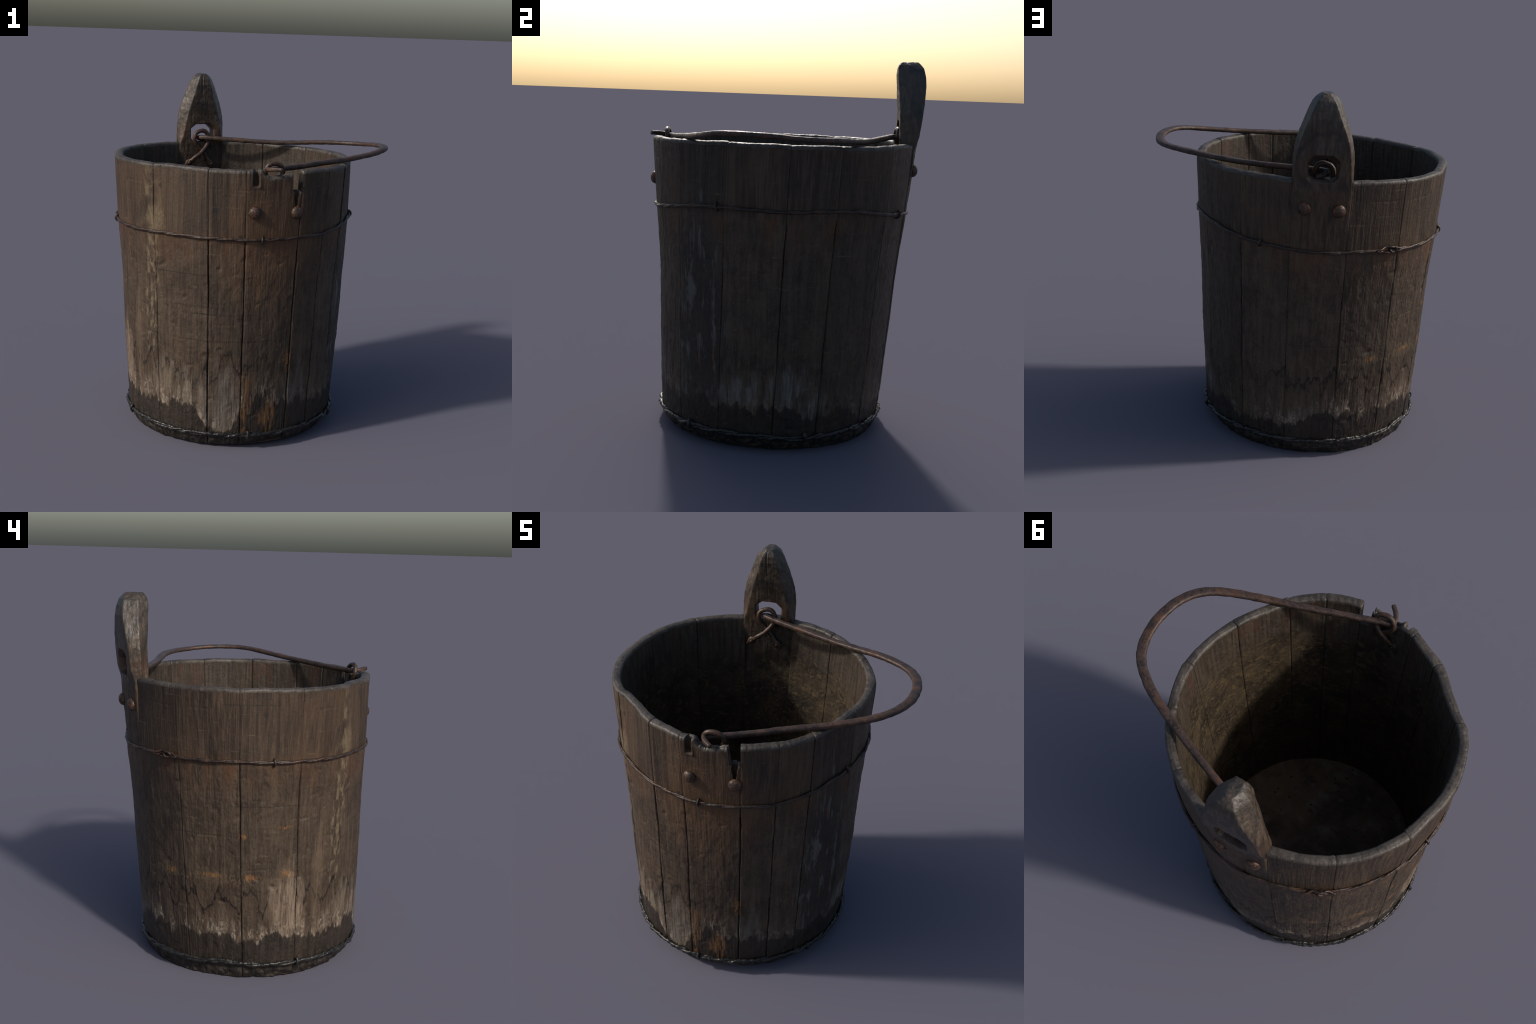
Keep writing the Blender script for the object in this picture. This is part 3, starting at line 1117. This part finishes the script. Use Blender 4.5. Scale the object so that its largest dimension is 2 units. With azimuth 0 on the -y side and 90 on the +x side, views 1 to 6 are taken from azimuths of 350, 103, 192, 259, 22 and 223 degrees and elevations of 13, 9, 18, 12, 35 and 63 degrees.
# ----------------------------------------------------------------------------
# bail: flat forged bar, hooked at both ends through the eye rings
# ----------------------------------------------------------------------------
BAIL = [(.022, -.722, 1.573), (-.018, -.690, 1.571), (-.040, -.655, 1.567), (-.022, -.632, 1.563), (.06, -.585, 1.564),
        (.184, -.511, 1.569), (.31, -.434, 1.577), (.441, -.359, 1.584), (.545, -.296, 1.593), (.648, -.225, 1.604),
        (.735, -.132, 1.617), (.778, -.010, 1.620), (.772, .130, 1.616), (.733, .245, 1.607), (.662, .331, 1.602),
        (.537, .397, 1.599), (.40, .438, 1.592), (.266, .468, 1.586), (.12, .500, 1.586), (-.03, .530, 1.592),
        (-.155, .553, 1.597), (-.225, .570, 1.600), (-.262, .594, 1.598), (-.252, .622, 1.588), (-.215, .636, 1.576)]
path = spline(BAIL, 12)
u = np.linspace(0, 1, len(path))
w = np.interp(u, [0, .10, .2, .36, .46, .55, .66, .80, .92, 1], [.011, .0135, .0155, .0205, .0245, .0255, .0215, .016, .0135, .011])
h = np.interp(u, [0, .10, .2, .36, .5, .66, .80, .92, 1], [.011, .0135, .0145, .0135, .0125, .0135, .0145, .0135, .011])
v, f = sweep(path, w, h, 16, power=3.0, lump=.16, lump_scale=26)
rod_object('bail', [(v, f)], M_BAIL)


# ----------------------------------------------------------------------------
# eye rings: a bar bent into a loop whose crossed legs are nailed to the wall
# ----------------------------------------------------------------------------
def eye_ring(pts, tip_dirs, out):
    p = spline(pts, 12)
    uu = np.linspace(0, 1, len(p))
    wid = np.interp(uu, [0, .06, .16, .84, .94, 1], [.017, .0135, .0132, .0132, .0135, .017])
    ring = rod_object('eye_ring', [sweep(p, wid, wid * np.interp(uu, [0, .1, .9, 1], [.5, 1, 1, .5]), 12, up=out, lump=.15)], M_RING)
    for end, tip in zip((np.asarray(pts[0], float), np.asarray(pts[-1], float)), tip_dirs):
        d = np.asarray(tip, float)
        d /= np.linalg.norm(d)
        o = np.asarray(out, float)
        s = np.cross(d, o)
        # leaf-shaped nail plate
        V, F = [], []
        outline = [(-.026, .010), (-.012, .021), (.006, .022), (.022, .012), (.040, .002)]
        loop = [(a, b) for a, b in outline] + [(a, -b) for a, b in outline[::-1]]
        for hgt, sc in ((-.010, 1.0), (.002, 1.0), (.006, .8)):
            for a, b in loop:
                V.append((end + d * a * sc + s * b * sc - o * hgt).tolist())
        n = len(loop)
        for l in range(2):
            for j in range(n):
                F.append((l * n + j, l * n + (j + 1) % n, (l + 1) * n + (j + 1) % n, (l + 1) * n + j))
        F.append(tuple(range(n))[::-1])
        F.append(tuple(range(2 * n, 3 * n)))
        rod_object('nail_plate', [(V, F)], M_RING, ring)
        e = [(0, .014), (.006, .013), (.009, .009), (.010, .004)]
        V, F = [], []
        for r, hg in e[1:]:
            for j in range(12):
                q = 2 * math.pi * j / 12
                V.append((end + d * r * math.cos(q) + s * r * math.sin(q) - o * hg).tolist())
        V.append((end - o * .014).tolist())
        for l in range(2):
            for j in range(12):
                F.append((l * 12 + j, l * 12 + (j + 1) % 12, (l + 1) * 12 + (j + 1) % 12, (l + 1) * 12 + j))
        for j in range(12):
            F.append((36, j, (j + 1) % 12))
        rod_object('nail', [(V, F)], M_RING, ring)
    return ring


# far ring, hanging in front of the lug
far = [(-.325, .560, 1.440), (-.290, .556, 1.472), (-.245, .566, 1.508), (-.208, .588, 1.556), (-.199, .599, 1.600), (-.216, .598, 1.632),
       (-.246, .590, 1.641), (-.279, .580, 1.626), (-.292, .577, 1.592), (-.278, .583, 1.553), (-.240, .592, 1.512), (-.212, .594, 1.475), (-.180, .590, 1.430)]
eye_ring(far, [(-.7, -.1, -.55), (.6, .05, -.8)], LN)
# near ring, mirrored on the opposite, broken stave
near = [(.065, -.640, 1.395), (.035, -.628, 1.440), (.005, -.626, 1.475), (-.035, -.632, 1.512), (-.052, -.638, 1.553), (-.036, -.642, 1.586),
        (-.004, -.640, 1.597), (.030, -.630, 1.586), (.046, -.620, 1.556), (.036, -.618, 1.515), (0.0, -.616, 1.475), (-.030, -.626, 1.440), (-.062, -.640, 1.400)]
eye_ring(near, [(.6, 0, -.8), (-.6, 0, -.8)], (.02, -1, 0))

# splinter standing at the left of the broken stave
def splinter(deg, z0, z1, w, depth, off, lean):
    a = math.radians(deg)
    o = np.array([math.cos(a), math.sin(a), 0])
    t = np.array([-math.sin(a), math.cos(a), 0])
    P = np.array([on_wall(deg, z0, off) + (on_wall(deg, z1, off) - on_wall(deg, z0, off)) * s + t * lean * s * s for s in np.linspace(0, 1, 8)])
    wid = w * np.interp(np.linspace(0, 1, 8), [0, .6, 1], [1, .9, .35])
    dep = depth * np.interp(np.linspace(0, 1, 8), [0, .6, 1], [1, .9, .4])
    return sweep(P, wid, dep, 10, up=o, power=3, lump=.5, lump_scale=50)


rod_object('splinter', [splinter(272.9, 1.47, 1.568, .006, .012, -.010, .004)], M_WOOD)
